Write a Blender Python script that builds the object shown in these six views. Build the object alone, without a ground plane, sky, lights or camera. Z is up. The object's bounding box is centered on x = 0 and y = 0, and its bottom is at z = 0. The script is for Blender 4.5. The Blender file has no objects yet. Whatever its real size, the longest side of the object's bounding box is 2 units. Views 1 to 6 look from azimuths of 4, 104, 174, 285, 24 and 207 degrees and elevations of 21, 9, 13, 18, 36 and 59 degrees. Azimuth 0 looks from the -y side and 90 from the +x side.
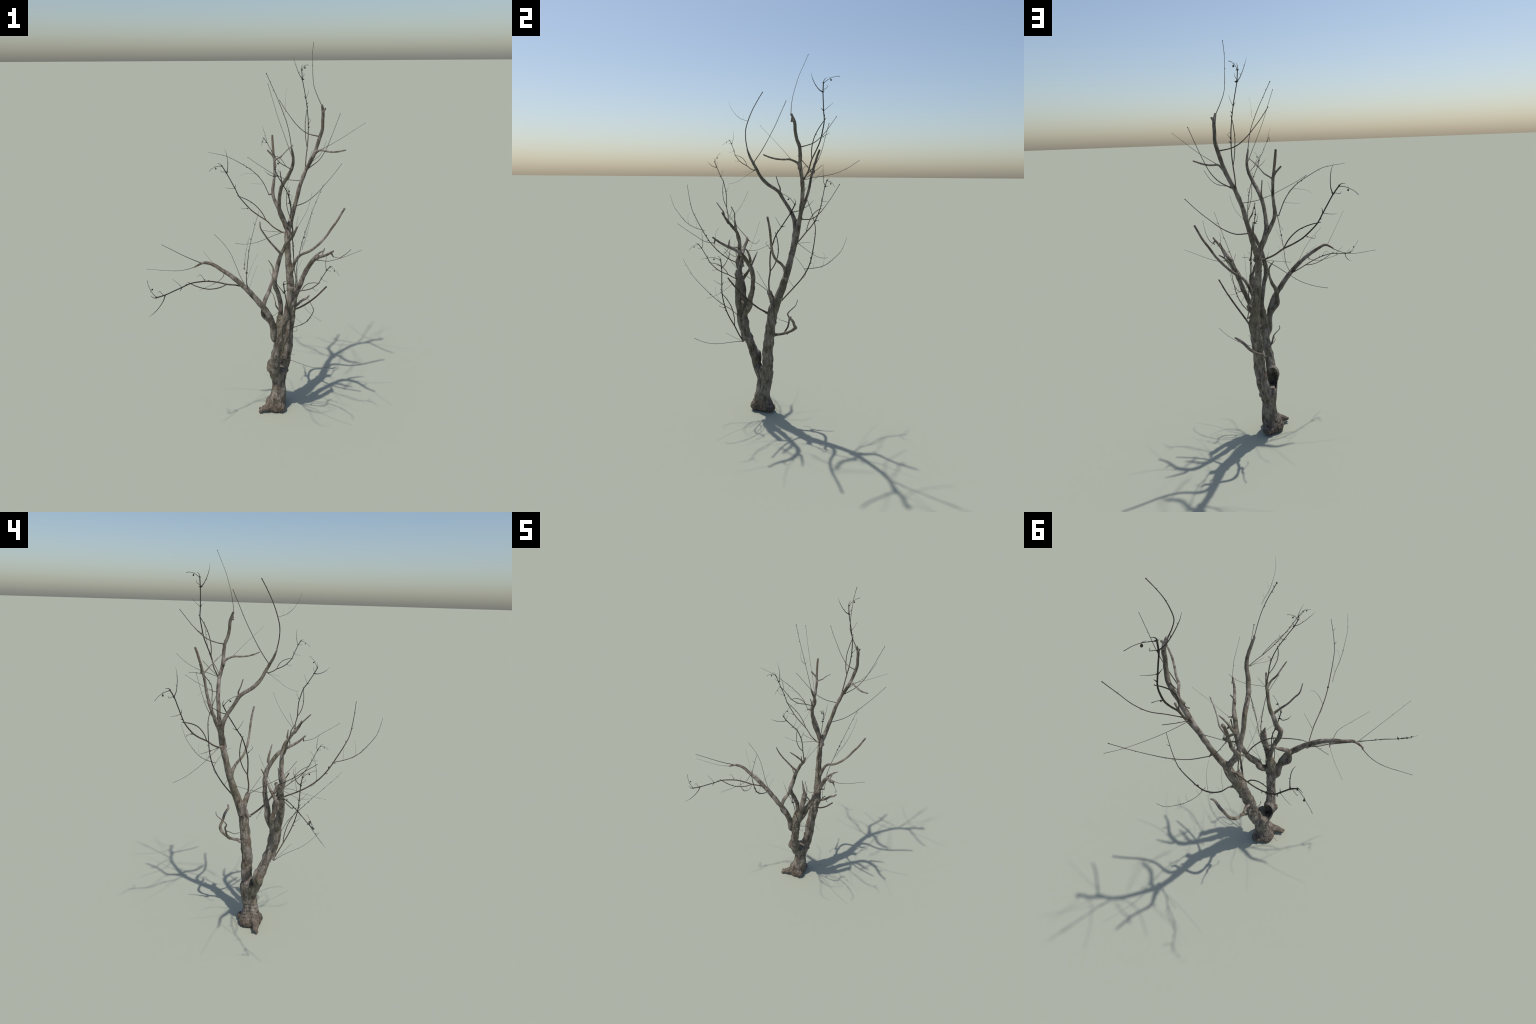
"""A bare, weathered tree: forked trunk with a swollen foot, dead limbs,
dry whips, arching shoots and curling vine twigs."""
import bpy, bmesh, math, random
import numpy as np
from mathutils import Vector, Quaternion, Matrix, noise

random.seed(7)
scene = bpy.context.scene
coll = scene.collection

# ------------------------------------------------------------------ helpers
def catmull(nodes, per_meter=260, min_seg=3):
    """Smooth spine through (x, y, z, radius) nodes, evenly sampled."""
    p = np.array(nodes, float)
    if len(p) == 2:
        p = np.vstack([p[0], p.mean(0), p[1]])
    ext = np.vstack([2 * p[0] - p[1], p, 2 * p[-1] - p[-2]])
    out = []
    for i in range(1, len(ext) - 2):
        a, b, c, d = ext[i - 1:i + 3]
        n = max(min_seg, int(np.linalg.norm((c - b)[:3]) * per_meter))
        for k in range(n):
            u = k / n
            out.append(0.5 * (2 * b + (c - a) * u + (2 * a - 5 * b + 4 * c - d) * u * u
                              + (3 * b - a - 3 * c + d) * u ** 3))
    out.append(p[-1])
    out = np.array(out)
    out[:, 3] = np.maximum(out[:, 3], 0.0002)
    return out

def plane_normal(points):
    """Normal of the plane a twig grows in (twigs of this tree are flattened along it)."""
    p = np.array([q[:3] for q in points], float)
    return Vector(np.linalg.svd(p - p.mean(0))[2][2])

def tube(bm, spine, sides=14, cap=0.5, wobble=0.0, seed=0, flat=None, ratio=0.48):
    """Sweep a ring along a spine; close both ends with a small dome.
    With flat, the section is an ellipse squeezed along that normal."""
    pts = [Vector(s[:3]) for s in spine]
    n = len(pts)
    tang = []
    for i in range(n):
        t = pts[min(i + 1, n - 1)] - pts[max(i - 1, 0)]
        tang.append(t.normalized() if t.length > 1e-9 else Vector((0, 0, 1)))
    ref = Vector((1, 0, 0)) if abs(tang[0].x) < 0.8 else Vector((0, 1, 0))
    side = (ref - tang[0] * ref.dot(tang[0])).normalized()
    rings = []
    for i in range(n):
        side = (side - tang[i] * side.dot(tang[i])).normalized()
        up = tang[i].cross(side)
        squeeze = 1.0
        if flat is not None:
            f = flat - tang[i] * flat.dot(tang[i])
            if f.length > 0.2:
                up = f.normalized()
                side = up.cross(tang[i])
            squeeze = ratio
        ring = []
        for k in range(sides):
            a = 2 * math.pi * k / sides
            r = spine[i][3]
            if wobble:
                r *= 1 + wobble * noise.noise(Vector((math.cos(a) * 1.2 + seed * 7.1, math.sin(a) * 1.2, i * 0.12)))
            ring.append(bm.verts.new(pts[i] + (side * math.cos(a) + up * (math.sin(a) * squeeze)) * r))
        rings.append(ring)
    for i in range(n - 1):
        for k in range(sides):
            bm.faces.new((rings[i][k], rings[i][(k + 1) % sides], rings[i + 1][(k + 1) % sides], rings[i + 1][k]))
    a = bm.verts.new(pts[0] - tang[0] * spine[0][3] * cap)
    b = bm.verts.new(pts[-1] + tang[-1] * spine[-1][3] * cap)
    for k in range(sides):
        bm.faces.new((a, rings[0][(k + 1) % sides], rings[0][k]))
        bm.faces.new((b, rings[-1][k], rings[-1][(k + 1) % sides]))

def ball(bm, loc, scale, seg=12):
    m = Matrix.Translation(Vector(loc)) @ Matrix.Diagonal(Vector((*scale, 1)))
    bmesh.ops.create_uvsphere(bm, u_segments=seg, v_segments=max(6, seg * 2 // 3), radius=1, matrix=m)

def to_mesh(bm, name, smooth=True):
    bmesh.ops.recalc_face_normals(bm, faces=bm.faces)
    me = bpy.data.meshes.new(name)
    bm.to_mesh(me)
    bm.free()
    if smooth:
        me.polygons.foreach_set("use_smooth", [True] * len(me.polygons))
    return me

def evaluated(obj):
    dg = bpy.context.evaluated_depsgraph_get()
    return bpy.data.meshes.new_from_object(obj.evaluated_get(dg))

# ---------------------------------------------------------------- materials
def new_mat(name):
    m = bpy.data.materials.new(name)
    m.use_nodes = True
    nt = m.node_tree
    return m, nt, nt.nodes["Principled BSDF"]

def node(nt, kind, **kw):
    n = nt.nodes.new(kind)
    for k, v in kw.items():
        setattr(n, k, v)
    return n

def tex_coord(nt, scale):
    tc = node(nt, "ShaderNodeTexCoord")
    mp = node(nt, "ShaderNodeMapping")
    mp.inputs["Scale"].default_value = scale
    nt.links.new(tc.outputs["Object"], mp.inputs["Vector"])
    return mp.outputs["Vector"]

def noise_tex(nt, vec, scale, detail=4, rough=0.6):
    n = node(nt, "ShaderNodeTexNoise")
    n.inputs["Scale"].default_value = scale
    n.inputs["Detail"].default_value = detail
    n.inputs["Roughness"].default_value = rough
    nt.links.new(vec, n.inputs["Vector"])
    return n.outputs["Fac"]

def ramp(nt, fac, stops):
    r = node(nt, "ShaderNodeValToRGB")
    e = r.color_ramp.elements
    while len(e) < len(stops):
        e.new(0.5)
    for el, (p, c) in zip(e, stops):
        el.position = p
        el.color = (*c, 1) if len(c) == 3 else c
    nt.links.new(fac, r.inputs["Fac"])
    return r.outputs["Color"]

def mixc(nt, fac, a, b, mode="MIX"):
    m = node(nt, "ShaderNodeMix", data_type="RGBA", blend_type=mode)
    for sock, v in ((m.inputs["Factor"], fac), (m.inputs["A"], a), (m.inputs["B"], b)):
        if isinstance(v, (int, float)):
            sock.default_value = v
        elif isinstance(v, tuple):
            sock.default_value = (*v, 1)
        else:
            nt.links.new(v, sock)
    return m.outputs["Result"]

def bark_material():
    m, nt, bsdf = new_mat("weathered_bark")
    v = tex_coord(nt, (1, 1, 0.28))
    v2 = tex_coord(nt, (1, 1, 1))
    streak = noise_tex(nt, v, 52, 6, 0.68)
    base = ramp(nt, streak, [(0.33, (0.046, 0.036, 0.027)), (0.46, (0.132, 0.112, 0.089)), (0.60, (0.255, 0.225, 0.192))])
    # pale bleached patches, olive film, reddish bare wood
    pale = ramp(nt, noise_tex(nt, v2, 24, 4), [(0.52, (0, 0, 0)), (0.66, (1, 1, 1))])
    c = mixc(nt, mixc(nt, 1.0, pale, (0.55, 0.55, 0.55), "MULTIPLY"), base, (0.32, 0.282, 0.24))
    olive = ramp(nt, noise_tex(nt, v2, 9, 3), [(0.48, (0, 0, 0)), (0.62, (0.55, 0.55, 0.55))])
    c = mixc(nt, olive, c, (0.115, 0.105, 0.066))
    red = ramp(nt, noise_tex(nt, v2, 17, 5), [(0.57, (0, 0, 0)), (0.68, (0.55, 0.55, 0.55))])
    c = mixc(nt, red, c, (0.125, 0.076, 0.048))
    # dark pits and cracks
    vor = node(nt, "ShaderNodeTexVoronoi", feature="DISTANCE_TO_EDGE")
    vor.inputs["Scale"].default_value = 55
    nt.links.new(v, vor.inputs["Vector"])
    crack = ramp(nt, vor.outputs["Distance"], [(0.0, (0.65, 0.65, 0.65)), (0.06, (0, 0, 0))])
    gate = ramp(nt, noise_tex(nt, v2, 30, 3), [(0.5, (0, 0, 0)), (0.6, (1, 1, 1))])
    c = mixc(nt, mixc(nt, 1.0, crack, gate, "MULTIPLY"), c, (0.03, 0.026, 0.022))
    pit = ramp(nt, noise_tex(nt, v2, 95, 2), [(0.63, (0, 0, 0)), (0.70, (0.8, 0.8, 0.8))])
    c = mixc(nt, pit, c, (0.035, 0.03, 0.026))
    # damp brown foot where soil clung to the root
    sep = node(nt, "ShaderNodeSeparateXYZ")
    tc = node(nt, "ShaderNodeTexCoord")
    nt.links.new(tc.outputs["Object"], sep.inputs["Vector"])
    add = node(nt, "ShaderNodeMath", operation="MULTIPLY_ADD")
    nt.links.new(noise_tex(nt, v2, 40, 4), add.inputs[0])
    add.inputs[1].default_value = 0.14
    nt.links.new(sep.outputs["Z"], add.inputs[2])
    foot = ramp(nt, add.outputs[0], [(0.10, (0.75, 0.75, 0.75)), (0.19, (0, 0, 0))])
    soil = ramp(nt, noise_tex(nt, v2, 60, 5), [(0.38, (0.042, 0.031, 0.024)), (0.53, (0.115, 0.087, 0.066)), (0.66, (0.215, 0.175, 0.142))])
    c = mixc(nt, foot, c, soil)
    # charred hollow in the lower stem
    dist = node(nt, "ShaderNodeVectorMath", operation="DISTANCE")
    mp = node(nt, "ShaderNodeMapping")
    mp.inputs["Scale"].default_value = (1, 1, 0.5)
    nt.links.new(tc.outputs["Object"], mp.inputs["Vector"])
    nt.links.new(mp.outputs["Vector"], dist.inputs[0])
    dist.inputs[1].default_value = (0.099, 0.024, 0.1475)
    rim = node(nt, "ShaderNodeMath", operation="MULTIPLY_ADD")
    nt.links.new(noise_tex(nt, v2, 70, 4), rim.inputs[0])
    rim.inputs[1].default_value = 0.03
    nt.links.new(dist.outputs["Value"], rim.inputs[2])
    hollow = ramp(nt, rim.outputs[0], [(0.034, (0.9, 0.9, 0.9)), (0.048, (0, 0, 0))])
    rot = ramp(nt, noise_tex(nt, v, 85, 5), [(0.42, (0.016, 0.015, 0.014)), (0.56, (0.045, 0.038, 0.031)), (0.70, (0.12, 0.085, 0.06))])
    c = mixc(nt, hollow, c, rot)
    nt.links.new(c, bsdf.inputs["Base Color"])
    bsdf.inputs["Roughness"].default_value = 0.85
    bsdf.inputs["Specular IOR Level"].default_value = 0.25
    bump = node(nt, "ShaderNodeBump")
    bump.inputs["Strength"].default_value = 0.4
    bump.inputs["Distance"].default_value = 0.002
    nt.links.new(noise_tex(nt, v, 160, 6, 0.7), bump.inputs["Height"])
    nt.links.new(bump.outputs["Normal"], bsdf.inputs["Normal"])
    return m

def twig_material(name, dark, mid, light):
    m, nt, bsdf = new_mat(name)
    v = tex_coord(nt, (1, 1, 1))
    c = ramp(nt, noise_tex(nt, v, 45, 4), [(0.36, dark), (0.52, mid), (0.66, light)])
    nt.links.new(c, bsdf.inputs["Base Color"])
    bsdf.inputs["Roughness"].default_value = 0.8
    bsdf.inputs["Specular IOR Level"].default_value = 0.2
    return m

def vine_material():
    m, nt, bsdf = new_mat("dark_vine")
    v = tex_coord(nt, (1, 1, 1))
    dark = ramp(nt, noise_tex(nt, v, 45, 4), [(0.36, (0.020, 0.018, 0.015)), (0.52, (0.034, 0.031, 0.026)), (0.66, (0.065, 0.055, 0.042))])
    tan = ramp(nt, noise_tex(nt, v, 60, 4), [(0.38, (0.045, 0.036, 0.025)), (0.60, (0.14, 0.115, 0.08))])
    ln = node(nt, "ShaderNodeVectorMath", operation="LENGTH")
    nt.links.new(v, ln.inputs[0])
    far = ramp(nt, ln.outputs["Value"], [(0.06, (0, 0, 0)), (0.30, (1, 1, 1))])
    nt.links.new(mixc(nt, far, tan, dark), bsdf.inputs["Base Color"])
    bsdf.inputs["Roughness"].default_value = 0.8
    bsdf.inputs["Specular IOR Level"].default_value = 0.2
    return m

BARK = bark_material()
TWIG = twig_material("dry_twig", (0.045, 0.037, 0.030), (0.075, 0.062, 0.050), (0.12, 0.10, 0.082))
VINE_MAT = vine_material()
POD_MAT = twig_material("dry_pod", (0.018, 0.016, 0.014), (0.03, 0.026, 0.022), (0.05, 0.04, 0.032))

# --------------------------------------------------------------------- root
tree = bpy.data.objects.new("bare_tree", None)
tree.empty_display_size = 0.2
coll.objects.link(tree)
tree["label"] = "bare dead tree with forked grey trunk and dry curling twigs"
tree["category"] = "tree"

def add(name, me, mat, parent=None, matrix=None):
    ob = bpy.data.objects.new(name, me)
    coll.objects.link(ob)
    ob.parent = parent or tree
    if matrix is not None:
        ob.matrix_local = matrix
    if mat and not me.materials:
        me.materials.append(mat)
    return ob

# ------------------------------------------------- thick wood: trunk and limbs
LIMBS = []
def limb(kind, nodes):
    LIMBS.append((kind, nodes))

# trunk sections: height, centre x, centre y, half width x, half width y
TRUNK = [(0.000, 0.111, 0.040, 0.047, 0.058), (0.005, 0.111, 0.039, 0.054, 0.064), (0.014, 0.110, 0.038, 0.058, 0.067), (0.028, 0.111, 0.037, 0.060, 0.067),
         (0.043, 0.114, 0.037, 0.057, 0.062), (0.060, 0.120, 0.037, 0.051, 0.053), (0.080, 0.125, 0.038, 0.046, 0.047),
         (0.120, 0.128, 0.043, 0.042, 0.0435), (0.160, 0.126, 0.049, 0.040, 0.044), (0.200, 0.123, 0.053, 0.041, 0.046),
         (0.235, 0.124, 0.050, 0.044, 0.052), (0.262, 0.127, 0.044, 0.043, 0.053)]

limb("stem", [(0.1270, 0.0520, 0.1500, 0.0351), (0.1334, 0.0573, 0.1956, 0.0356), (0.1438, 0.0679, 0.2310, 0.0346), (0.1530, 0.0754, 0.2708, 0.0335), (0.1625, 0.0794, 0.3109, 0.0328), (0.1691, 0.0803, 0.3519, 0.0322), (0.1712, 0.0800, 0.3933, 0.0317), (0.1723, 0.0845, 0.4345, 0.0311), (0.1750, 0.0908, 0.4755, 0.0305), (0.1784, 0.0975, 0.5163, 0.0301), (0.1829, 0.1036, 0.5571, 0.0297), (0.1883, 0.1094, 0.5979, 0.0294), (0.1923, 0.1170, 0.6385, 0.0286), (0.1913, 0.1318, 0.6772, 0.0273), (0.1875, 0.1470, 0.7156, 0.0248), (0.1826, 0.1607, 0.7545, 0.0227), (0.1777, 0.1732, 0.7938, 0.0210), (0.1731, 0.1846, 0.8334, 0.0195), (0.1688, 0.1949, 0.8734, 0.0185), (0.1656, 0.2042, 0.9138, 0.0175), (0.1636, 0.2127, 0.9543, 0.0168), (0.1604, 0.2224, 0.9946, 0.0162), (0.1654, 0.2332, 1.0342, 0.0156), (0.1758, 0.2440, 1.0729, 0.0147), (0.1862, 0.2534, 1.1120, 0.0135), (0.1962, 0.2613, 1.1515, 0.0124), (0.2058, 0.2680, 1.1913, 0.0120), (0.2146, 0.2738, 1.2315, 0.0116), (0.2240, 0.2791, 1.2715, 0.0113), (0.2369, 0.2827, 1.3108, 0.0111), (0.2510, 0.2853, 1.3497, 0.0108), (0.2681, 0.2830, 1.3874, 0.0106), (0.2865, 0.2788, 1.4244, 0.0103), (0.3017, 0.2781, 1.4629, 0.0101), (0.3138, 0.2804, 1.5025, 0.0099), (0.3251, 0.2786, 1.5422, 0.0095), (0.3341, 0.2648, 1.5802, 0.0091), (0.3338, 0.2573, 1.6210, 0.0088), (0.3338, 0.2523, 1.6621, 0.0084), (0.3249, 0.2337, 1.7047, 0.0060)])
limb("stem", [(0.1148, 0.0296, 0.2041, 0.0308), (0.1024, 0.0026, 0.2656, 0.0298), (0.1032, -0.0161, 0.3276, 0.0279), (0.1070, -0.0335, 0.3821, 0.0269), (0.1147, -0.0481, 0.4305, 0.0259), (0.1219, -0.0625, 0.4755, 0.0249), (0.1257, -0.0703, 0.5211, 0.0259), (0.1309, -0.0773, 0.5687, 0.0279), (0.1349, -0.0828, 0.6207, 0.0289), (0.1383, -0.0830, 0.6585, 0.0249)])
limb("branch", [(0.1760, 0.2250, 1.0100, 0.0149), (0.1425, 0.2273, 1.0842, 0.0149), (0.1229, 0.2228, 1.1307, 0.0139), (0.1143, 0.2056, 1.1746, 0.0119), (0.1153, 0.1843, 1.2139, 0.0104), (0.1174, 0.1623, 1.2469, 0.0100), (0.1217, 0.1449, 1.2764, 0.0100), (0.1266, 0.1295, 1.3015, 0.0104), (0.1324, 0.1090, 1.3187, 0.0104), (0.1373, 0.0873, 1.3332, 0.0100), (0.1447, 0.0654, 1.3486, 0.0100), (0.1554, 0.0449, 1.3691, 0.0100), (0.1667, 0.0266, 1.3951, 0.0090), (0.1775, 0.0139, 1.4239, 0.0085), (0.1834, -0.0002, 1.4515, 0.0080), (0.1831, -0.0157, 1.4782, 0.0075), (0.1791, -0.0300, 1.5046, 0.0065), (0.1718, -0.0437, 1.5343, 0.0045)])
limb("branch", [(0.1446, 0.2282, 1.0838, 0.0139), (0.1305, 0.2370, 1.1167, 0.0124), (0.1146, 0.2445, 1.1501, 0.0114), (0.0965, 0.2508, 1.1839, 0.0104), (0.0808, 0.2588, 1.2205, 0.0095), (0.0774, 0.2720, 1.2585, 0.0090), (0.0826, 0.2840, 1.2947, 0.0085), (0.0860, 0.2931, 1.3294, 0.0080), (0.0854, 0.2985, 1.3634, 0.0075), (0.0845, 0.3049, 1.3969, 0.0072), (0.0807, 0.3127, 1.4309, 0.0072), (0.0765, 0.3214, 1.4661, 0.0070), (0.0730, 0.3319, 1.5013, 0.0066), (0.0699, 0.3449, 1.5382, 0.0062)])
limb("branch", [(0.1780, 0.1650, 0.7750, 0.0119), (0.1931, 0.1851, 0.8264, 0.0109), (0.2117, 0.1868, 0.8764, 0.0095), (0.2410, 0.1704, 0.9155, 0.0080), (0.2834, 0.1525, 0.9420, 0.0073), (0.3245, 0.1450, 0.9785, 0.0070), (0.3624, 0.1449, 1.0221, 0.0068), (0.3953, 0.1477, 1.0731, 0.0064), (0.4290, 0.1503, 1.1272, 0.0062), (0.4597, 0.1458, 1.1890, 0.0056)])
limb("branch", [(0.2850, 0.2720, 1.4300, 0.0075), (0.3059, 0.2683, 1.4571, 0.0070), (0.3255, 0.2314, 1.4759, 0.0055), (0.3576, 0.2022, 1.4751, 0.0050), (0.3852, 0.1712, 1.4772, 0.0048), (0.4130, 0.1435, 1.4846, 0.0045), (0.4460, 0.1191, 1.4959, 0.0038)])
limb("branch_stub", [(0.1780, 0.1180, 0.6350, 0.0219), (0.1821, 0.1123, 0.6842, 0.0179), (0.2140, 0.0983, 0.7452, 0.0139)])
limb("branch", [(0.1130, -0.0800, 0.5080, 0.0119), (0.0990, -0.0930, 0.5400, 0.0169), (0.0950, -0.0975, 0.5947, 0.0169), (0.0830, -0.1148, 0.6596, 0.0169), (0.0569, -0.1297, 0.7198, 0.0159), (0.0189, -0.1396, 0.7739, 0.0149), (-0.0210, -0.1467, 0.8265, 0.0139), (-0.0646, -0.1522, 0.8740, 0.0129), (-0.1103, -0.1555, 0.9152, 0.0114), (-0.1565, -0.1566, 0.9480, 0.0104), (-0.2004, -0.1549, 0.9764, 0.0090), (-0.2449, -0.1680, 0.9907, 0.0070), (-0.2894, -0.1701, 0.9694, 0.0040)])
limb("branch", [(0.0940, -0.1000, 0.6100, 0.0129), (0.0760, -0.1028, 0.6467, 0.0129), (0.0451, -0.1094, 0.6835, 0.0119), (0.0455, -0.1166, 0.7301, 0.0109), (0.0559, -0.1085, 0.7732, 0.0114), (0.0718, -0.0848, 0.8057, 0.0100), (0.0836, -0.0607, 0.8384, 0.0075), (0.0914, -0.0405, 0.8746, 0.0065), (0.0897, -0.0243, 0.9135, 0.0050), (0.0650, -0.0119, 0.9516, 0.0025)])
limb("branch", [(0.1330, -0.0750, 0.6000, 0.0139), (0.1312, -0.0596, 0.6541, 0.0132), (0.1348, -0.0731, 0.6935, 0.0129), (0.1319, -0.0744, 0.7350, 0.0129), (0.1246, -0.0856, 0.7744, 0.0129), (0.1162, -0.1005, 0.8124, 0.0130), (0.1041, -0.1124, 0.8503, 0.0131), (0.1017, -0.1241, 0.8894, 0.0129), (0.1088, -0.1102, 0.9256, 0.0126), (0.1160, -0.1055, 0.9594, 0.0119), (0.1237, -0.1042, 0.9898, 0.0109), (0.1324, -0.1031, 1.0185, 0.0102), (0.1442, -0.1048, 1.0465, 0.0095), (0.1561, -0.1116, 1.0745, 0.0088), (0.1702, -0.1287, 1.0989, 0.0081), (0.1845, -0.1460, 1.1253, 0.0074), (0.1956, -0.1648, 1.1533, 0.0064), (0.2076, -0.1823, 1.1861, 0.0050)])
limb("branch", [(0.1240, -0.0660, 0.4300, 0.0239), (0.1300, -0.0810, 0.5000, 0.0249), (0.1380, -0.0920, 0.5600, 0.0239), (0.1497, -0.0973, 0.6207, 0.0189), (0.1599, -0.1043, 0.6706, 0.0169), (0.1672, -0.1035, 0.7180, 0.0159), (0.1743, -0.1014, 0.7604, 0.0159), (0.1790, -0.0953, 0.7995, 0.0169), (0.1836, -0.1008, 0.8426, 0.0164)])
limb("branch", [(0.1400, -0.0720, 0.5850, 0.0179), (0.1683, -0.0347, 0.6394, 0.0179), (0.1790, -0.0264, 0.6823, 0.0169), (0.1990, -0.0127, 0.7175, 0.0154), (0.2129, -0.0008, 0.7523, 0.0139), (0.2263, 0.0048, 0.7859, 0.0129), (0.2384, 0.0101, 0.8189, 0.0129), (0.2490, 0.0102, 0.8532, 0.0129), (0.2622, 0.0029, 0.8884, 0.0134), (0.2765, -0.0133, 0.9243, 0.0129), (0.2929, -0.0337, 0.9595, 0.0114), (0.3142, -0.0625, 0.9886, 0.0100), (0.3329, -0.1017, 1.0109, 0.0080), (0.3540, -0.1411, 1.0340, 0.0065), (0.3824, -0.1758, 1.0660, 0.0046)])
limb("branch", [(0.1680, 0.0950, 0.4700, 0.0109), (0.1604, 0.1203, 0.4813, 0.0100), (0.1641, 0.1384, 0.4865, 0.0086), (0.1586, 0.1567, 0.4890, 0.0080), (0.1562, 0.1750, 0.4933, 0.0076), (0.1559, 0.1927, 0.4996, 0.0074), (0.1569, 0.2095, 0.5083, 0.0074), (0.1603, 0.2248, 0.5195, 0.0085), (0.1677, 0.2384, 0.5316, 0.0090), (0.1831, 0.2476, 0.5404, 0.0090), (0.2009, 0.2488, 0.5500, 0.0082), (0.2172, 0.2468, 0.5623, 0.0080), (0.2328, 0.2456, 0.5774, 0.0080), (0.2474, 0.2430, 0.5939, 0.0080), (0.2627, 0.2378, 0.6079, 0.0080), (0.2795, 0.2325, 0.6195, 0.0070), (0.2966, 0.2412, 0.6346, 0.0045)])
limb("branch_stub", [(0.0850, 0.3180, 1.4100, 0.0060), (0.0731, 0.3142, 1.4335, 0.0055), (0.0449, 0.3097, 1.4629, 0.0048)])
limb("side_branch", [(0.0845, 0.3049, 1.3969, 0.0050), (0.0924, 0.3044, 1.4124, 0.0042), (0.1221, 0.2955, 1.4332, 0.0035), (0.1412, 0.2770, 1.4570, 0.0030), (0.1610, 0.2601, 1.4793, 0.0028), (0.1860, 0.2437, 1.5017, 0.0022)])
limb("branch_stub", [(0.1266, 0.1295, 1.3015, 0.0050), (0.1275, 0.1357, 1.3210, 0.0045), (0.1234, 0.1219, 1.3540, 0.0035), (0.1182, 0.1089, 1.3908, 0.0030)])
limb("side_branch", [(0.1324, -0.1031, 1.0185, 0.0070), (0.1291, -0.1133, 1.0265, 0.0070), (0.1031, -0.1287, 1.0622, 0.0055), (0.0761, -0.1398, 1.0978, 0.0045), (0.0549, -0.1558, 1.1341, 0.0042), (0.0343, -0.1639, 1.1714, 0.0038), (0.0323, -0.1858, 1.2108, 0.0026)])
limb("side_branch", [(0.1845, -0.1460, 1.1253, 0.0060), (0.1865, -0.1530, 1.1264, 0.0060), (0.1783, -0.1737, 1.1568, 0.0050), (0.1593, -0.1892, 1.1844, 0.0044), (0.1493, -0.2128, 1.2106, 0.0038), (0.1373, -0.2385, 1.2389, 0.0030)])
limb("branch_stub", [(0.3300, -0.1040, 1.0100, 0.0050), (0.3380, -0.0980, 1.0300, 0.0040), (0.3474, -0.0921, 1.0511, 0.0030)])
limb("side_branch", [(0.2765, -0.0133, 0.9243, 0.0090), (0.2782, 0.0057, 0.9259, 0.0080), (0.2977, 0.0059, 0.9560, 0.0065), (0.3212, 0.0049, 0.9832, 0.0052), (0.3537, 0.0045, 1.0050, 0.0030)])
limb("splinter", [(0.1878, -0.0933, 0.8433, 0.0100), (0.1749, -0.0876, 0.8737, 0.0080), (0.1673, -0.0845, 0.9053, 0.0060), (0.1583, -0.0781, 0.9383, 0.0018)])
limb("branch_stub", [(0.165, -0.118, 1.10, 0.005), (0.161, -0.123, 1.147, 0.0025)])
limb("branch_stub", [(0.331, 0.237, 1.665, 0.006), (0.345, 0.243, 1.688, 0.0045)])

# thin whips, and where the repeated vine and arching twigs sit (scale, rotation, base)
SHOOTS, VINES, ARCHES = [], [], []
def shoot(kind, nodes):
    SHOOTS.append((kind, nodes))
def vine(scale, quat, loc):
    VINES.append((scale, quat, loc))
def arch(scale, quat, loc):
    ARCHES.append((scale, quat, loc))

shoot("whip_twig", [(0.3244, 0.2310, 1.7001, 0.0025), (0.3007, 0.2284, 1.7468, 0.0021), (0.2813, 0.2312, 1.7956, 0.0018), (0.2747, 0.2437, 1.8472, 0.0017), (0.2727, 0.2602, 1.8986, 0.0015), (0.2714, 0.2827, 1.9483, 0.0014), (0.2754, 0.3061, 1.9977, 0.0015)])
shoot("whip_twig", [(0.3304, 0.2341, 1.4789, 0.0021), (0.3853, 0.2126, 1.5135, 0.0016), (0.4370, 0.1864, 1.5502, 0.0013), (0.4849, 0.1563, 1.5888, 0.0011), (0.5332, 0.1261, 1.6270, 0.0010)])
shoot("whip_twig", [(0.3168, 0.2824, 1.5404, 0.0030), (0.2684, 0.3028, 1.5493, 0.0026), (0.2309, 0.3374, 1.5660, 0.0024), (0.1954, 0.3669, 1.5964, 0.0021), (0.1639, 0.3935, 1.6329, 0.0018), (0.1328, 0.4156, 1.6720, 0.0016), (0.1056, 0.4387, 1.7124, 0.0016)])
shoot("whip_twig", [(0.2737, 0.2873, 1.3735, 0.0029), (0.3260, 0.3255, 1.4072, 0.0025), (0.3622, 0.3692, 1.4520, 0.0022), (0.3896, 0.4006, 1.5113, 0.0018), (0.4149, 0.4211, 1.5760, 0.0016), (0.4392, 0.4415, 1.6411, 0.0016)])
shoot("whip_twig", [(0.2057, 0.2842, 1.1595, 0.0028), (0.2648, 0.3399, 1.1692, 0.0025), (0.3210, 0.3872, 1.2022, 0.0022), (0.3717, 0.4284, 1.2491, 0.0018), (0.4213, 0.4665, 1.2994, 0.0016), (0.4675, 0.5028, 1.3539, 0.0016)])
shoot("whip_twig", [(0.2265, 0.2849, 1.3020, 0.0025), (0.1611, 0.2776, 1.3095, 0.0022), (0.0991, 0.2800, 1.3294, 0.0018), (0.0429, 0.2968, 1.3571, 0.0016), (-0.0103, 0.3194, 1.3861, 0.0014), (-0.0631, 0.3380, 1.4183, 0.0014)])
shoot("whip_twig", [(0.1732, -0.0433, 1.5368, 0.0030), (0.1639, -0.0555, 1.5921, 0.0026), (0.1495, -0.0593, 1.6480, 0.0025), (0.1281, -0.0495, 1.7028, 0.0024), (0.1039, -0.0342, 1.7565, 0.0022), (0.0780, -0.0135, 1.8084, 0.0021), (0.0527, 0.0106, 1.8592, 0.0021)])
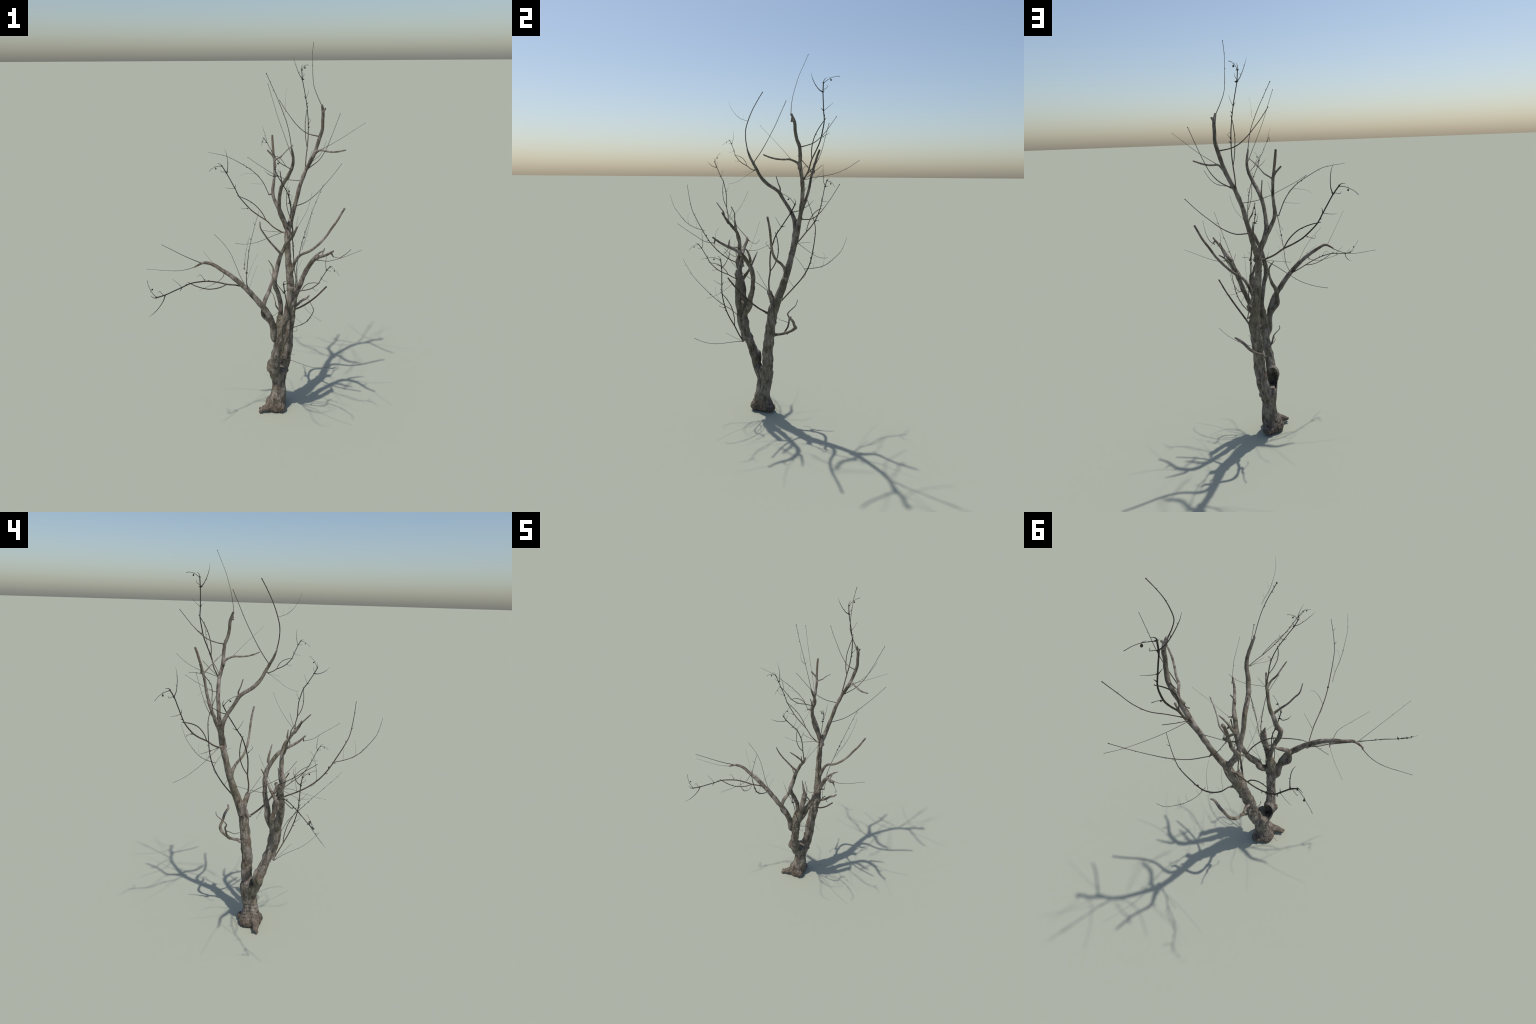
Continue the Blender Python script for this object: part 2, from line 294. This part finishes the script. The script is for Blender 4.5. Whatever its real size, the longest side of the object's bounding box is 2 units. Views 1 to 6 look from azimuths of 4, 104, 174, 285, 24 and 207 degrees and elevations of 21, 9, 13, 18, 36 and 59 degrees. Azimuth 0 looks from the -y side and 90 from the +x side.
shoot("whip_twig", [(0.1836, -0.0031, 1.4659, 0.0022), (0.1567, 0.0348, 1.5304, 0.0020), (0.1291, 0.0662, 1.5979, 0.0016), (0.1019, 0.0951, 1.6664, 0.0015), (0.0782, 0.1214, 1.7373, 0.0014), (0.0544, 0.1475, 1.8081, 0.0015)])
shoot("whip_twig", [(-0.2890, -0.1646, 0.9670, 0.0021), (-0.3341, -0.1531, 0.9473, 0.0017), (-0.3831, -0.1484, 0.9368, 0.0014), (-0.4333, -0.1493, 0.9372, 0.0013), (-0.4830, -0.1536, 0.9420, 0.0011), (-0.5326, -0.1574, 0.9466, 0.0010)])
shoot("whip_twig", [(-0.2604, -0.1750, 0.9938, 0.0022), (-0.2941, -0.2242, 1.0309, 0.0018), (-0.3281, -0.2715, 1.0701, 0.0015), (-0.3621, -0.3173, 1.1109, 0.0013), (-0.3960, -0.3635, 1.1514, 0.0011)])
shoot("stick", [(0.2055, 0.0795, 0.6238, 0.0053), (0.2353, 0.0344, 0.6585, 0.0051), (0.2679, -0.0039, 0.6997, 0.0046), (0.3016, -0.0380, 0.7448, 0.0044), (0.3340, -0.0676, 0.7942, 0.0039), (0.3637, -0.0967, 0.8449, 0.0037)])
shoot("side_branch", [(0.1570, 0.1900, 0.4980, 0.0063), (0.1480, 0.1840, 0.4980, 0.0060), (0.1375, 0.1757, 0.4993, 0.0057), (0.1296, 0.1902, 0.5269, 0.0053), (0.1217, 0.1949, 0.5551, 0.0048), (0.1084, 0.1924, 0.5772, 0.0044), (0.1022, 0.1815, 0.5939, 0.0039), (0.1001, 0.1898, 0.6086, 0.0034), (0.0959, 0.2005, 0.6204, 0.0030), (0.0916, 0.2116, 0.6304, 0.0026), (0.0877, 0.2221, 0.6403, 0.0024), (0.0784, 0.2276, 0.6512, 0.0022), (0.0707, 0.2311, 0.6638, 0.0020), (0.0741, 0.2335, 0.6783, 0.0016)])
shoot("whip_twig", [(-0.1455, -0.1353, 0.9230, 0.0014), (-0.1801, -0.0930, 0.9207, 0.0011), (-0.2126, -0.0516, 0.9355, 0.0010), (-0.2453, -0.0120, 0.9548, 0.0009), (-0.2769, 0.0275, 0.9761, 0.0008)])
shoot("whip_twig", [(0.3831, -0.1663, 1.0345, 0.0021), (0.4060, -0.2141, 1.0461, 0.0016), (0.4229, -0.2573, 1.0764, 0.0014), (0.4326, -0.3038, 1.1064, 0.0011), (0.4407, -0.3494, 1.1384, 0.0010)])
shoot("whip_twig", [(0.3263, -0.0342, 0.9630, 0.0017), (0.3698, -0.0456, 0.9632, 0.0015), (0.4114, -0.0532, 0.9766, 0.0013), (0.4521, -0.0571, 0.9933, 0.0011), (0.4919, -0.0573, 1.0117, 0.0010), (0.5315, -0.0582, 1.0298, 0.0009)])
shoot("whip_twig", [(0.1239, 0.1919, 0.5504, 0.0025), (0.1144, 0.1737, 0.5517, 0.0022), (0.1048, 0.1558, 0.5531, 0.0018), (0.0951, 0.1384, 0.5533, 0.0017), (0.0868, 0.1224, 0.5602, 0.0016), (0.0892, 0.1054, 0.5685, 0.0014)])
shoot("whip_twig", [(-0.1458, -0.1655, 0.9445, 0.0015), (-0.1446, -0.2172, 0.9402, 0.0014), (-0.1610, -0.2639, 0.9362, 0.0011), (-0.1842, -0.3060, 0.9368, 0.0010), (-0.2075, -0.3468, 0.9400, 0.0009), (-0.2302, -0.3872, 0.9440, 0.0008)])

vine(1.000, (1.0000, 0.0000, 0.0000, 0.0000), (0.1311, 0.2378, 1.0208))
vine(0.557, (0.6700, -0.1678, -0.1069, 0.7152), (0.1752, -0.0043, 1.4218))
vine(0.731, (0.5655, 0.5287, 0.1803, -0.6068), (0.1905, -0.1525, 1.1318))
vine(1.006, (0.6895, 0.3100, 0.0989, -0.6471), (0.2528, 0.2901, 1.3742))
vine(1.017, (0.4353, -0.3550, 0.3724, 0.7388), (0.2142, 0.0978, 0.7494))
vine(1.009, (0.1091, -0.3339, 0.0295, 0.9358), (0.1300, -0.0820, 0.4175))
vine(0.920, (0.4381, 0.8677, -0.0086, -0.2348), (-0.0456, -0.1333, 0.8482))
vine(0.649, (0.1756, -0.0215, -0.0662, 0.9820), (0.1934, -0.0908, 0.8047))
arch(1.000, (1.0000, 0.0000, 0.0000, 0.0000), (-0.0384, -0.1279, 0.8419))
arch(0.509, (0.9954, 0.0851, -0.0210, 0.0379), (-0.0309, -0.3802, 1.0542))
arch(1.001, (0.1594, -0.2601, 0.1642, -0.9381), (0.2262, 0.1746, 0.7073))
arch(0.501, (0.0550, 0.1705, 0.1419, 0.9735), (0.2495, 0.3028, 0.8944))
arch(0.260, (0.9945, 0.0930, -0.0389, -0.0278), (0.1426, -0.0493, 1.6930))
arch(0.779, (0.6115, 0.1891, -0.4327, 0.6349), (0.1395, -0.1081, 0.5745))
arch(0.657, (0.5682, -0.4196, -0.5624, 0.4299), (0.0577, 0.2488, 1.2316))


bm = bmesh.new()
rings = []
NS = 40
for (z, cx, cy, rx, ry) in TRUNK:
    ring = []
    for k in range(NS):
        a = 2 * math.pi * k / NS
        w = 1 + 0.05 * math.sin(3 * a + z * 9) + 0.03 * math.sin(5 * a - z * 14)
        ring.append(bm.verts.new((cx + math.cos(a) * rx * w * 0.99, cy + math.sin(a) * ry * w * 0.99, z)))
    rings.append(ring)
for i in range(len(rings) - 1):
    for k in range(NS):
        bm.faces.new((rings[i][k], rings[i][(k + 1) % NS], rings[i + 1][(k + 1) % NS], rings[i + 1][k]))
bm.faces.new(rings[0][::-1])
bm.faces.new(rings[-1])
# swollen foot: root toe with knobs, heel lumps, and the burl around the hollow
tube(bm, catmull([(0.114, 0.016, 0.080, 0.031), (0.092, 0.004, 0.050, 0.026), (0.062, -0.009, 0.030, 0.0215), (0.042, -0.015, 0.021, 0.0175), (0.026, -0.019, 0.018, 0.0155)]), 18, 0.4)
ball(bm, (0.022, -0.013, 0.022), (0.010, 0.010, 0.010))
ball(bm, (0.026, -0.028, 0.013), (0.011, 0.009, 0.010))
ball(bm, (0.040, -0.008, 0.028), (0.012, 0.009, 0.009))
ball(bm, (0.138, 0.088, 0.021), (0.035, 0.034, 0.025), 16)
ball(bm, (0.137, 0.002, 0.028), (0.034, 0.032, 0.032), 16)
ball(bm, (0.137, 0.026, 0.255), (0.032, 0.036, 0.024), 20)
ball(bm, (0.098, -0.003, 0.306), (0.039, 0.031, 0.056), 24)
ball(bm, (0.078, -0.014, 0.300), (0.022, 0.022, 0.026), 16)
for i, (kind, nodes) in enumerate(LIMBS):
    tube(bm, catmull(nodes), 14, 0.45, 0.16, i)
# every twig grows out of a small swollen collar on the nearest limb
limb_pts = np.vstack([catmull(nodes, 150) for _, nodes in LIMBS])
COLLARS = [(n[0][:3], n[0][3]) for k, n in SHOOTS] + [(loc, 0.0034 * sc) for sc, q, loc in VINES + ARCHES]
for loc, r in COLLARS:
    d = np.sqrt(((limb_pts[:, :3] - np.array(loc)) ** 2).sum(1))
    q = limb_pts[d.argmin()]
    if d.min() < q[3] + 0.035:
        e = Vector(loc)
        o = Vector(q[:3])
        c = max(r * 1.35, 0.0030)
        tube(bm, catmull([(*o, min(q[3], c * 1.9)), (*o.lerp(e, 0.7), c * 1.35), (*(e + (e - o).normalized() * 0.004), c)]), 10, 0.5)
# old branch scars: low round knots scattered on the two stems
kr = random.Random(12)
for idx, count in ((0, 16), (1, 5), (2, 4), (6, 5), (10, 4)):
    s = catmull(LIMBS[idx][1], 150)
    for _ in range(count):
        i = kr.randrange(8, len(s) - 8)
        t = Vector(s[i + 2][:3]) - Vector(s[i - 2][:3])
        t.normalize()
        d = Quaternion(t, kr.uniform(0, 6.28)) @ t.orthogonal().normalized()
        r = s[i][3]
        k = r * kr.uniform(0.22, 0.38)
        ball(bm, Vector(s[i][:3]) + d * (r - k * 0.35), (k, k, k * 1.3), 10)
# jagged broken tops
def splinters(tip, axis, r, n, length, rnd):
    axis = Vector(axis).normalized()
    u = axis.orthogonal().normalized()
    w = axis.cross(u)
    for k in range(n):
        a = 2 * math.pi * (k + rnd.random() * 0.5) / n
        o = Vector(tip) + (u * math.cos(a) + w * math.sin(a)) * r * rnd.uniform(0.35, 0.8) - axis * 0.008
        e = o + axis * length * rnd.uniform(0.4, 1.1) + (u * math.cos(a) + w * math.sin(a)) * r * 0.25
        tube(bm, catmull([(*o, r * 0.45), (*o.lerp(e, 0.55), r * 0.3), (*e, 0.0012)]), 8, 0.3)
rnd = random.Random(3)
splinters((0.183, -0.100, 0.842), (0.1, 0.1, 1), 0.013, 6, 0.035, rnd)
splinters((0.212, 0.099, 0.742), (0.3, -0.1, 0.6), 0.012, 5, 0.030, rnd)
raw = to_mesh(bm, "wood_raw")
work = bpy.data.objects.new("wood_raw", raw)
coll.objects.link(work)

def remesh(obj, size):
    md = obj.modifiers.new("remesh", "REMESH")
    md.mode = "VOXEL"
    md.voxel_size = size
    md.use_smooth_shade = True
    me = evaluated(obj)
    obj.modifiers.clear()
    obj.data = me
remesh(work, 0.0018)

# hollow rotted into the lower stem, open towards the other stem: sink the face of the burl
hv = np.empty(len(work.data.vertices) * 3)
work.data.vertices.foreach_get("co", hv)
hv = hv.reshape(-1, 3)
for (cx, cy, cz), (a, b, c) in (((0.097, 0.027, 0.304), (0.026, 0.024, 0.056)), ((0.093, 0.046, 0.262), (0.013, 0.030, 0.020))):
    k = 1 - ((hv[:, 0] - cx) / a) ** 2 - ((hv[:, 2] - cz) / c) ** 2
    deep = cy - b * np.sqrt(np.maximum(k, 0)) ** 0.8
    inside = (k > 0) & (hv[:, 1] > deep) & (hv[:, 1] < cy + 0.030)
    hv[inside, 1] = deep[inside]
work.data.vertices.foreach_set("co", hv.ravel())
work.data.update()
sm = work.modifiers.new("soft", "SMOOTH")
sm.factor = 0.5
sm.iterations = 4
body = evaluated(work)
bpy.data.objects.remove(work)

# ---------------- bark relief pushed into the mesh, scaled by limb thickness
spines, owner = [], []
tr = catmull([(cx, cy, z, min(rx, ry)) for z, cx, cy, rx, ry in TRUNK] )
spines.append(tr); owner += [0] * len(tr)
for i, (kind, nodes) in enumerate(LIMBS):
    s = catmull(nodes, 120)
    spines.append(s); owner += [i + 1] * len(s)
spines = np.vstack(spines)
owner = np.array(owner)
nv = len(body.vertices)
co = np.empty(nv * 3); body.vertices.foreach_get("co", co); co = co.reshape(-1, 3)
nr = np.empty(nv * 3); body.vertices.foreach_get("normal", nr); nr = nr.reshape(-1, 3)
near = np.empty(nv, int)
for a in range(0, nv, 4000):
    d = np.sqrt(((co[a:a + 4000, None, :] - spines[None, :, :3]) ** 2).sum(2)) - spines[None, :, 3]
    near[a:a + 4000] = d.argmin(1)
rad = spines[near, 3]
own = owner[near]
disp = np.zeros(nv)
for i in range(nv):
    x, y, z = co[i]
    r = min(rad[i], 0.04)
    g = noise.fractal(Vector((x * 55, y * 55, z * 22)), 1.0, 2.1, 4)
    h = noise.noise(Vector((x * 160, y * 160, z * 60 + 9)))
    lump = noise.noise(Vector((x * 26 + 5, y * 26, z * 26)))
    crack = 1 - abs(noise.noise(Vector((x * 62 + 3, y * 62, z * 16))))
    e = g * 0.050 + h * 0.022 + lump * 0.08 - 0.02 - max(0, crack - 0.88) * 0.7
    if z < 0.17:                                   # bark folds and warts at the foot
        f = max(0.0, min(1.0, (0.17 - z) / 0.04)) * max(0.0, min(1.0, (z - 0.03) / 0.03))
        front = max(0.0, min(1.0, (0.135 - x) / 0.03))
        wv = z + 0.35 * (x - 0.12) + 0.012 * noise.noise(Vector((x * 18, y * 18, z * 10)))
        e += f * front * 0.075 * (abs(math.sin(wv * 165)) ** 0.6 - 0.6)
        low = max(0.0, min(1.0, (0.08 - z) / 0.04))
        e += low * 0.045 * noise.fractal(Vector((x * 60, y * 60, z * 60)), 1.0, 2.0, 3)
    disp[i] = e * r
co = co + nr * disp[:, None]
co[:, 2] = np.maximum(co[:, 2] - max(0.0, co[:, 2].min()), 0.0)
body.vertices.foreach_set("co", co.ravel())
body.update()
body.vertices.foreach_get("normal", nr.ravel())
vn = np.empty(nv * 3); body.vertices.foreach_get("normal", vn); vn = vn.reshape(-1, 3)

# split the one smooth surface into named parts along limb ownership
loops = np.empty(len(body.loops), int); body.loops.foreach_get("vertex_index", loops)
starts = np.empty(len(body.polygons), int); body.polygons.foreach_get("loop_start", starts)
totals = np.empty(len(body.polygons), int); body.polygons.foreach_get("loop_total", totals)
face_owner = own[loops[starts]]
kinds = ["trunk"] + [k for k, _ in LIMBS]
for part, kind in enumerate(kinds):
    sel = np.nonzero(face_owner == part)[0]
    if len(sel) < 4:
        continue
    polys = [loops[starts[f]:starts[f] + totals[f]] for f in sel]
    used = np.unique(np.concatenate(polys))
    remap = np.full(nv, -1); remap[used] = np.arange(len(used))
    me = bpy.data.meshes.new(kind)
    me.from_pydata(co[used].tolist(), [], [remap[p].tolist() for p in polys])
    me.polygons.foreach_set("use_smooth", [True] * len(me.polygons))
    me.update()
    me.normals_split_custom_set_from_vertices(vn[used].tolist())
    add(kind, me, BARK)
bpy.data.meshes.remove(body)

# ------------------------------------------------------------- single whips
def pips(bm, spine, count, rnd, size=0.006, start=0.3):
    """Tiny side spurs and buds on a thin twig."""
    n = len(spine)
    for k in range(count):
        i = int(n * (start + (0.97 - start) * (k + rnd.uniform(0.2, 0.8)) / count))
        i = min(max(i, 1), n - 2)
        p = Vector(spine[i][:3])
        t = (Vector(spine[i + 1][:3]) - Vector(spine[i - 1][:3])).normalized()
        s = Quaternion(t, rnd.uniform(0, 6.28)) @ t.orthogonal().normalized()
        r = spine[i][3]
        tip = p + (s * 0.75 + t * 0.65) * size * rnd.uniform(0.6, 1.3)
        tube(bm, [(*p, r * 0.8), (*p.lerp(tip, 0.5), r * 0.55), (*tip, r * 0.3)], 5, 0.3)

for i, (kind, nodes) in enumerate(SHOOTS):
    rr = random.Random(i)
    bm = bmesh.new()
    s = catmull(nodes, 200, 4)
    if kind == "whip_twig":
        tube(bm, s, 8, 0.8, flat=plane_normal(s))
        pips(bm, s, rr.randint(2, 4), rr)
        ball(bm, s[-1][:3], [s[-1][3] * 1.5] * 3, 6)
    else:
        tube(bm, s, 9, 0.8, 0.25, i)
    add(kind, to_mesh(bm, kind), BARK if kind == "side_branch" else TWIG)

# ---------------------------------------------- repeated twigs: vine and arch
VINE, ARCH = [], []
VINE.append([(0.0000, 0.0000, 0.0000, 0.0041), (-0.0467, 0.0160, 0.0232, 0.0041), (-0.0865, 0.0362, 0.0540, 0.0040), (-0.1312, 0.0534, 0.0780, 0.0037), (-0.1741, 0.0675, 0.1052, 0.0035), (-0.2108, 0.0802, 0.1396, 0.0034), (-0.2441, 0.0892, 0.1772, 0.0031), (-0.2673, 0.0961, 0.2209, 0.0030), (-0.2908, 0.1009, 0.2641, 0.0029), (-0.3146, 0.1053, 0.3065, 0.0029), (-0.3412, 0.1143, 0.3461, 0.0031)])
VINE.append([(-0.0897, 0.0352, 0.0566, 0.0028), (-0.1076, 0.0403, 0.0899, 0.0029), (-0.1309, 0.0478, 0.1193, 0.0028), (-0.1586, 0.0567, 0.1436, 0.0026), (-0.1902, 0.0690, 0.1609, 0.0025), (-0.2238, 0.0817, 0.1732, 0.0023), (-0.2579, 0.0962, 0.1816, 0.0017)])
VINE.append([(-0.3432, 0.1151, 0.3451, 0.0018), (-0.3652, 0.1248, 0.3416, 0.0014), (-0.3851, 0.1363, 0.3337, 0.0012), (-0.4047, 0.1456, 0.3223, 0.0011), (-0.4211, 0.1538, 0.3061, 0.0013)])
VINE.append([(-0.3411, 0.1125, 0.3475, 0.0022), (-0.3531, 0.1182, 0.3559, 0.0016), (-0.3680, 0.1249, 0.3561, 0.0008)])
VINE.append([(-0.3135, 0.1089, 0.3109, 0.0026), (-0.3069, 0.1000, 0.3361, 0.0022), (-0.3056, 0.0961, 0.3637, 0.0018), (-0.3072, 0.0939, 0.3917, 0.0016), (-0.3122, 0.0926, 0.4199, 0.0011), (-0.3222, 0.0934, 0.4468, 0.0004)])
VINE.append([(-0.3196, 0.1071, 0.3152, 0.0014), (-0.3327, 0.1138, 0.3129, 0.0012), (-0.3449, 0.1197, 0.3107, 0.0011), (-0.3498, 0.1208, 0.3215, 0.0007)])
VINE.append([(-0.1964, 0.0740, 0.1143, 0.0014), (-0.2113, 0.0839, 0.1099, 0.0011), (-0.2286, 0.0888, 0.1062, 0.0010), (-0.2371, 0.0777, 0.1197, 0.0006)])
VINE.append([(-0.2693, 0.0970, 0.2230, 0.0013), (-0.2981, 0.1110, 0.2196, 0.0010), (-0.3282, 0.1225, 0.2200, 0.0006)])
VINE.append([(-0.2685, 0.0957, 0.2238, 0.0026), (-0.2651, 0.0917, 0.2478, 0.0006)])
POD = (-0.3785, 0.1330, 0.3266)
SHORT = [(0.0058, 0.0029, -0.0012, 0.0015), (-0.0573, 0.0281, -0.0062, 0.0013), (-0.1195, 0.0560, -0.0085, 0.0012)]
LONG = [(0.0060, 0.0036, -0.0009, 0.0017), (-0.0520, 0.0264, -0.0317, 0.0015), (-0.1049, 0.0550, -0.0659, 0.0013), (-0.1578, 0.0862, -0.0963, 0.0012), (-0.2172, 0.1138, -0.1147, 0.0011), (-0.2790, 0.1405, -0.1222, 0.0011)]
ARCH.append([(0.0000, 0.0000, 0.0000, 0.0038), (0.0049, -0.0305, 0.0142, 0.0035), (0.0151, -0.0935, 0.0434, 0.0034), (0.0154, -0.1506, 0.0810, 0.0033), (0.0160, -0.1990, 0.1260, 0.0032), (0.0203, -0.2369, 0.1768, 0.0029), (0.0267, -0.2665, 0.2303, 0.0027), (0.0333, -0.2936, 0.2827, 0.0024), (0.0414, -0.3163, 0.3348, 0.0021), (0.0532, -0.3254, 0.3889, 0.0018), (0.0668, -0.3296, 0.4425, 0.0015), (0.0816, -0.3314, 0.4954, 0.0013)])
ARCH.append([(0.0127, -0.1569, 0.0793, 0.0008), (0.0135, -0.1756, 0.0955, 0.0009), (0.0168, -0.1818, 0.1207, 0.0010), (0.0252, -0.1787, 0.1464, 0.0010), (0.0332, -0.1735, 0.1727, 0.0009), (0.0436, -0.1653, 0.1983, 0.0008), (0.0558, -0.1544, 0.2221, 0.0007), (0.0642, -0.1344, 0.2397, 0.0005)])
ARCH.append([(0.0199, -0.0887, 0.0385, 0.0011), (0.0379, -0.0773, 0.0961, 0.0008), (0.0588, -0.0684, 0.1530, 0.0006)])

def vine_mesh():
    rr = random.Random(21)
    bm = bmesh.new()
    flat = plane_normal([q for nodes in VINE for q in nodes])
    for k, nodes in enumerate(VINE):
        s = catmull(nodes, 220, 4)
        tube(bm, s, 10 if k < 2 else 8, 0.6, flat=flat, ratio=0.58)
        if k in (0, 1):
            pips(bm, s, 3 if k == 0 else 1, rr, 0.012, 0.35)
        if k == 4:
            pips(bm, s, 2, rr, 0.010, 0.15)
    head, fork, knot, burr = VINE[2][0], VINE[4][0], VINE[7][0], VINE[6][0]
    for c, r in ((head, 0.0046), (fork, 0.0052), (knot, 0.0036), (burr, 0.0036)):
        for _ in range(4):
            o = [rr.uniform(-0.5, 0.5) * r for _ in range(3)]
            ball(bm, (c[0] + o[0], c[1] + o[1], c[2] + o[2]), [r * rr.uniform(0.45, 0.8) for _ in range(3)], 8)
        for _ in range(3):
            d = Vector((rr.uniform(-1, 1), rr.uniform(-1, 1), rr.uniform(-0.4, 1))).normalized()
            e = Vector(c[:3]) + d * r * rr.uniform(1.3, 2.3)
            tube(bm, [(*c[:3], r * 0.3), (*Vector(c[:3]).lerp(e, 0.6), r * 0.2), (*e, r * 0.06)], 5, 0.3)
    return to_mesh(bm, "vine_twig")

def pod_mesh():
    bm = bmesh.new()
    ball(bm, POD, (0.0042, 0.0042, 0.0050), 10)
    top = Vector(POD)
    tube(bm, catmull([(*top, 0.0009), (*(top + Vector((-0.004, 0.002, 0.009))), 0.0007), (*(top + Vector((0.002, -0.004, 0.018))), 0.0006)]), 5)
    return to_mesh(bm, "seed_pod")

def thin_mesh(nodes, name):
    rr = random.Random(len(nodes))
    bm = bmesh.new()
    s = catmull(nodes, 200, 4)
    tube(bm, s, 8, 0.8, flat=plane_normal(s))
    pips(bm, s, 2, rr, 0.006)
    return to_mesh(bm, name)

def arch_mesh():
    rr = random.Random(33)
    bm = bmesh.new()
    flat = plane_normal([q for nodes in ARCH for q in nodes])
    for k, nodes in enumerate(ARCH):
        s = catmull(nodes, 200, 4)
        tube(bm, s, 10 if k == 0 else 8, 0.8, flat=flat)
        if k == 0:
            pips(bm, s, 5, rr, 0.013, 0.35)
    a = ARCH[0][5]
    ball(bm, (a[0], a[1], a[2] + 0.006), (0.005, 0.005, 0.006), 8)
    return to_mesh(bm, "arching_twig")

M_VINE, M_POD, M_ARCH = vine_mesh(), pod_mesh(), arch_mesh()
M_SHORT, M_LONG = thin_mesh(SHORT, "thin_twig"), thin_mesh(LONG, "thin_twig")

def placed(scale, quat, loc):
    return Matrix.LocRotScale(Vector(loc), Quaternion(quat), Vector((scale,) * 3))

for where in VINES:
    m = placed(*where)
    v = add("vine_twig", M_VINE, VINE_MAT, None, m)
    add("seed_pod", M_POD, POD_MAT, v)
    add("thin_twig", M_SHORT, TWIG, None, m)
    add("thin_twig", M_LONG, TWIG, None, m)
for where in ARCHES:
    add("arching_twig", M_ARCH, TWIG, None, placed(*where))
